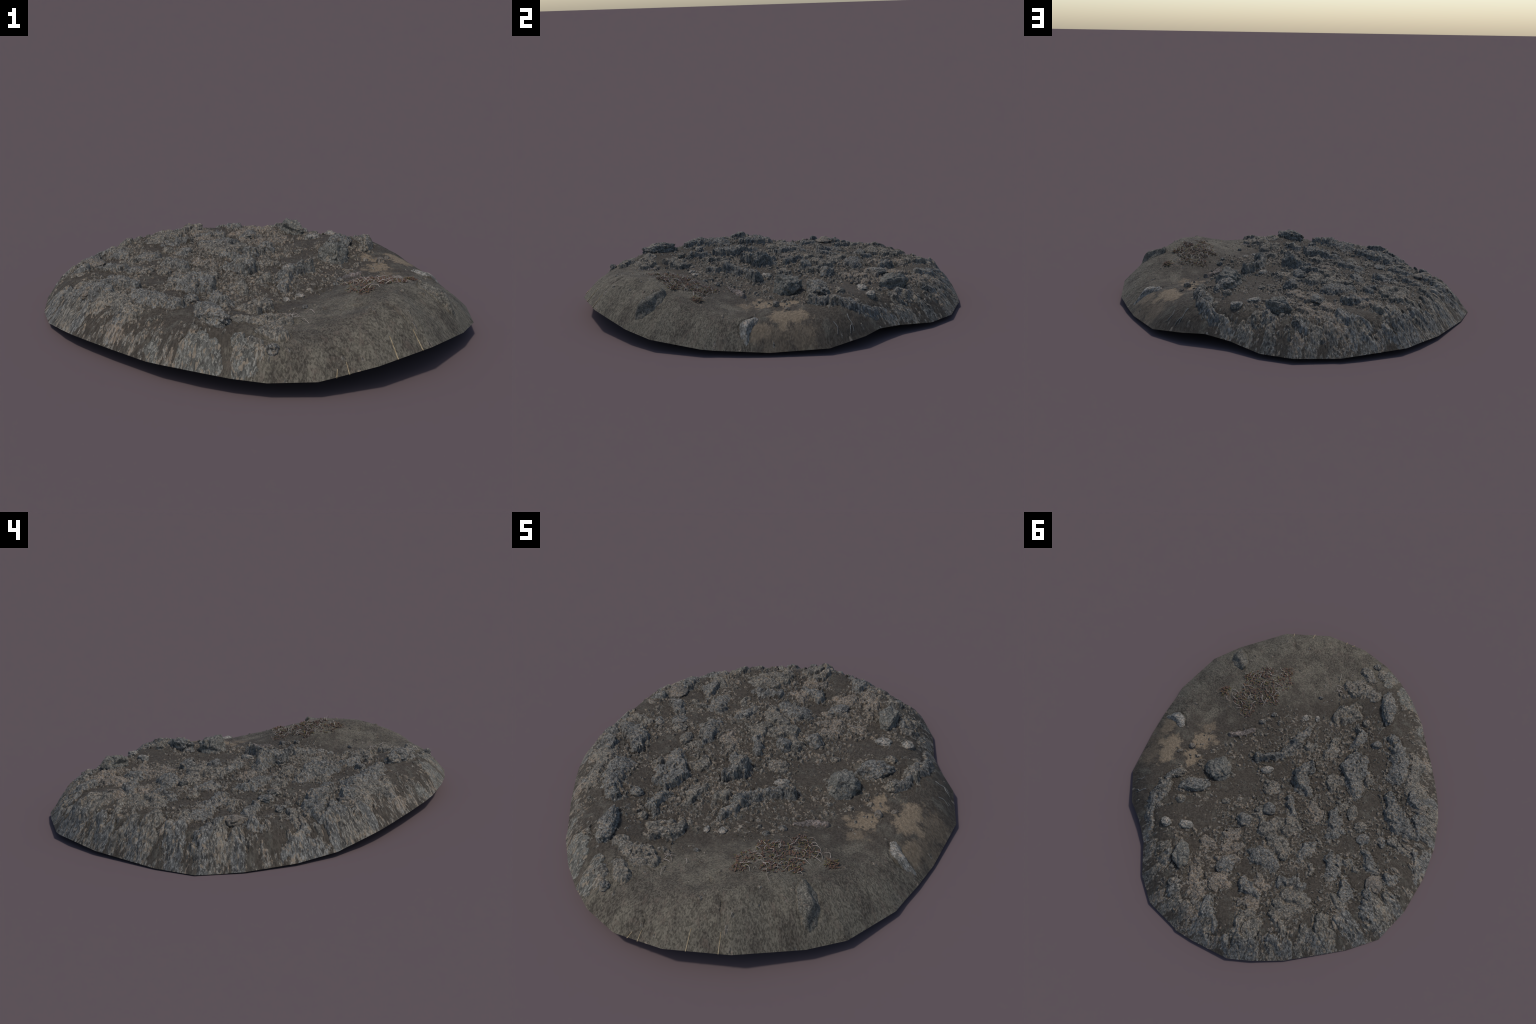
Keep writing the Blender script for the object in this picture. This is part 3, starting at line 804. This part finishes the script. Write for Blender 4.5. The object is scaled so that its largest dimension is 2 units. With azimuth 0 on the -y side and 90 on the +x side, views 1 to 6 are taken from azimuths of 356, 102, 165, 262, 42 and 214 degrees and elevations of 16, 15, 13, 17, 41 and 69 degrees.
def rock(kind, tone, x, y, a, b, h, turn, seed):
    rng = random.Random(seed)
    co, f = SPHERE[5 if kind == 'boulder' else 4]
    p = co.copy()
    # broken faces: a few random planes shave the ball
    for _ in range(7):
        nrm = np.array([rng.gauss(0, 1), rng.gauss(0, 1), rng.gauss(0, 0.8)])
        nrm /= np.linalg.norm(nrm)
        cut = rng.uniform(0.62, 0.85)
        over = p @ nrm - cut
        p -= np.where(over > 0, over * 0.85, 0)[:, None] * nrm
    p *= (1 + 0.20 * noise3(co, 1.3, seed * 3, 2) + 0.16 * noise3(co, 3.0, seed * 5 + 1, 4))[:, None]
    # foot spreads into the soil instead of curling under
    low = p[:, 2] < 0.15
    rad = np.hypot(p[:, 0], p[:, 1]) + 1e-6
    want = 0.95 + 0.14 * noise3(co * np.array([1, 1, 0.2]), 2.2, seed + 9, 3)
    grow = np.where(low, np.clip((0.15 - p[:, 2]) / 0.5, 0, 1), 0)
    p[:, :2] *= (1 + grow * np.clip(want / rad - 1, 0, 3))[:, None]
    top = p[:, 2].max()
    p[:, 0] *= a * 1.08
    p[:, 1] *= b * 1.08
    c = h * 0.86
    p[:, 2] *= c / top
    t = math.radians(turn)
    q = p.copy()
    q[:, 0] = p[:, 0] * math.cos(t) - p[:, 1] * math.sin(t)
    q[:, 1] = p[:, 0] * math.sin(t) + p[:, 1] * math.cos(t)
    g = float(ground_height(np.array([x]), np.array([y]))[0])
    me = mesh_from(q, f, kind)
    o = link(me, kind, root, MATS[tone if tone in MATS else 'grey'])
    o.location = (x, y, g + h * 0.14)
    return o


for _i, (_k, _tone, _x, _y, _a, _b, _h, _t) in enumerate(ROCKS):
    rock(_k, _tone, _x, _y, _a, _b, _h, _t, 101 + _i)


# ---------------------------------------------------------------- dried plant, stems, roots
def tube(points, r0, r1, name, mat, sides=6):
    pts = np.array(points, float)
    n = len(pts)
    tan = np.gradient(pts, axis=0)
    tan /= np.linalg.norm(tan, axis=1, keepdims=True) + 1e-9
    co, f = [], []
    for i in range(n):
        up = np.array([0, 0, 1.0]) if abs(tan[i][2]) < 0.9 else np.array([1.0, 0, 0])
        s = np.cross(tan[i], up)
        s /= np.linalg.norm(s)
        w = np.cross(s, tan[i])
        r = r0 + (r1 - r0) * i / (n - 1)
        for k in range(sides):
            a = 2 * math.pi * k / sides
            co.append(pts[i] + r * (math.cos(a) * s + math.sin(a) * w))
    for i in range(n - 1):
        for k in range(sides):
            a, b = i * sides + k, i * sides + (k + 1) % sides
            f.append((a, b, b + sides, a + sides))
    me = mesh_from(np.array(co), np.array(f), name)
    return link(me, name, root, mat)


def on_ground(xy, lift):
    return (xy[0], xy[1], surface_at(xy[0], xy[1]) + lift)


PLANT = [(0.466, -0.221, .045), (0.532, -0.246, .04), (0.509, -0.408, .05), (0.437, -0.394, .06), (0.378, -0.357, .04),
         (0.491, -0.455, .035), (0.398, -0.530, .035), (0.385, -0.468, .05), (0.447, -0.322, .05), (0.632, -0.241, .030),
         (0.522, -0.317, .045), (0.560, -0.380, .03)]
rng = random.Random(7)


def leaf_heap(name, mat, count, seed):
    """small curled leaves scattered over the plant's tufts"""
    r = random.Random(seed)
    co, f = [], []
    for _ in range(count):
        cx, cy, cr = r.choice(PLANT)
        a, q = r.uniform(0, 6.283), cr * math.sqrt(r.random())
        x, y = cx + q * math.cos(a), cy + q * math.sin(a)
        g = surface_at(x, y) + r.uniform(-0.001, 0.010) * (1.2 - q / cr)
        ln, wd, th = r.uniform(0.007, 0.016), r.uniform(0.0018, 0.0036), r.uniform(0.0008, 0.0016)
        t, tilt = r.uniform(0, 6.283), r.uniform(-0.2, 0.8)
        ux, uy = math.cos(t), math.sin(t)
        b = len(co)
        for s, wv, zc in [(0, 0.15, 0.0), (0.35, 1.0, 0.35), (0.7, 0.8, 0.8), (1.0, 0.1, 0.9)]:
            for e, zo in ((-1, 0.3), (0, 1.0), (1, 0.3), (0, 0.0)):
                px = x + ux * ln * s - uy * wd * wv * e
                py = y + uy * ln * s + ux * wd * wv * e
                co.append((px, py, g + math.sin(tilt) * ln * zc + th * zo))
        for s in range(3):
            for k in range(4):
                i, j = b + s * 4 + k, b + s * 4 + (k + 1) % 4
                f.append((i, j, j + 4, i + 4))
        f.append((b + 3, b + 2, b + 1, b))
        f.append((b + 12, b + 13, b + 14, b + 15))
    o = link(mesh_from(np.array(co), np.array(f), name), name, root, mat)
    o['kind'] = 'stuff'


leaf_heap('dried_leaves', LEAVES[0], 380, 1)
leaf_heap('dried_leaves', LEAVES[1], 180, 2)
leaf_heap('dried_leaves', LEAVES[2], 200, 3)

for _i in range(62):
    cx, cy, cr = rng.choice(PLANT)
    if _i >= 54:
        cx, cy, cr = rng.choice([(0.158, -0.574, 0.05), (0.122, -0.634, 0.05)])
    a = rng.uniform(0, 6.283)
    x, y = cx + rng.uniform(-cr, cr), cy + rng.uniform(-cr, cr)
    bend, ln = rng.uniform(-2.2, 2.2), rng.uniform(0.025, 0.06)
    pts = []
    for k in range(9):
        pts.append(on_ground((x, y), 0.003 + 0.011 * math.sin(math.pi * k / 8) * rng.uniform(0.7, 1.1)))
        x += ln / 8 * math.cos(a)
        y += ln / 8 * math.sin(a)
        a += bend / 8
    tube(pts, rng.uniform(0.0012, 0.0019), 0.0007, 'twig', TWIG)

# yellow grass stems lying down the skirt
for (x0, y0), (x1, y1) in [((0.430, -0.829), (0.452, -0.888)), ((0.527, -0.768), (0.556, -0.818)),
                           ((0.262, -0.935), (0.268, -0.968)), ((0.228, -0.955), (0.222, -0.980))]:
    pts = [on_ground((x0 + (x1 - x0) * t, y0 + (y1 - y0) * t), 0.0015) for t in np.linspace(0, 1, 12)]
    tube(pts, 0.0012, 0.0022, 'grass_stem', STEM)

# pale roots on the skirt by the notch
for chain in [[(0.642, 0.487), (0.662, 0.498), (0.676, 0.515), (0.698, 0.525)], [(0.676, 0.515), (0.690, 0.508), (0.712, 0.512)],
              [(0.700, 0.430), (0.716, 0.452), (0.742, 0.455)]]:
    c = np.array(chain)
    ts = np.linspace(0, len(c) - 1, 14)
    pts = [on_ground((np.interp(t, range(len(c)), c[:, 0]), np.interp(t, range(len(c)), c[:, 1])), 0.0015) for t in ts]
    tube(pts, 0.0026, 0.0014, 'root', ROOT)
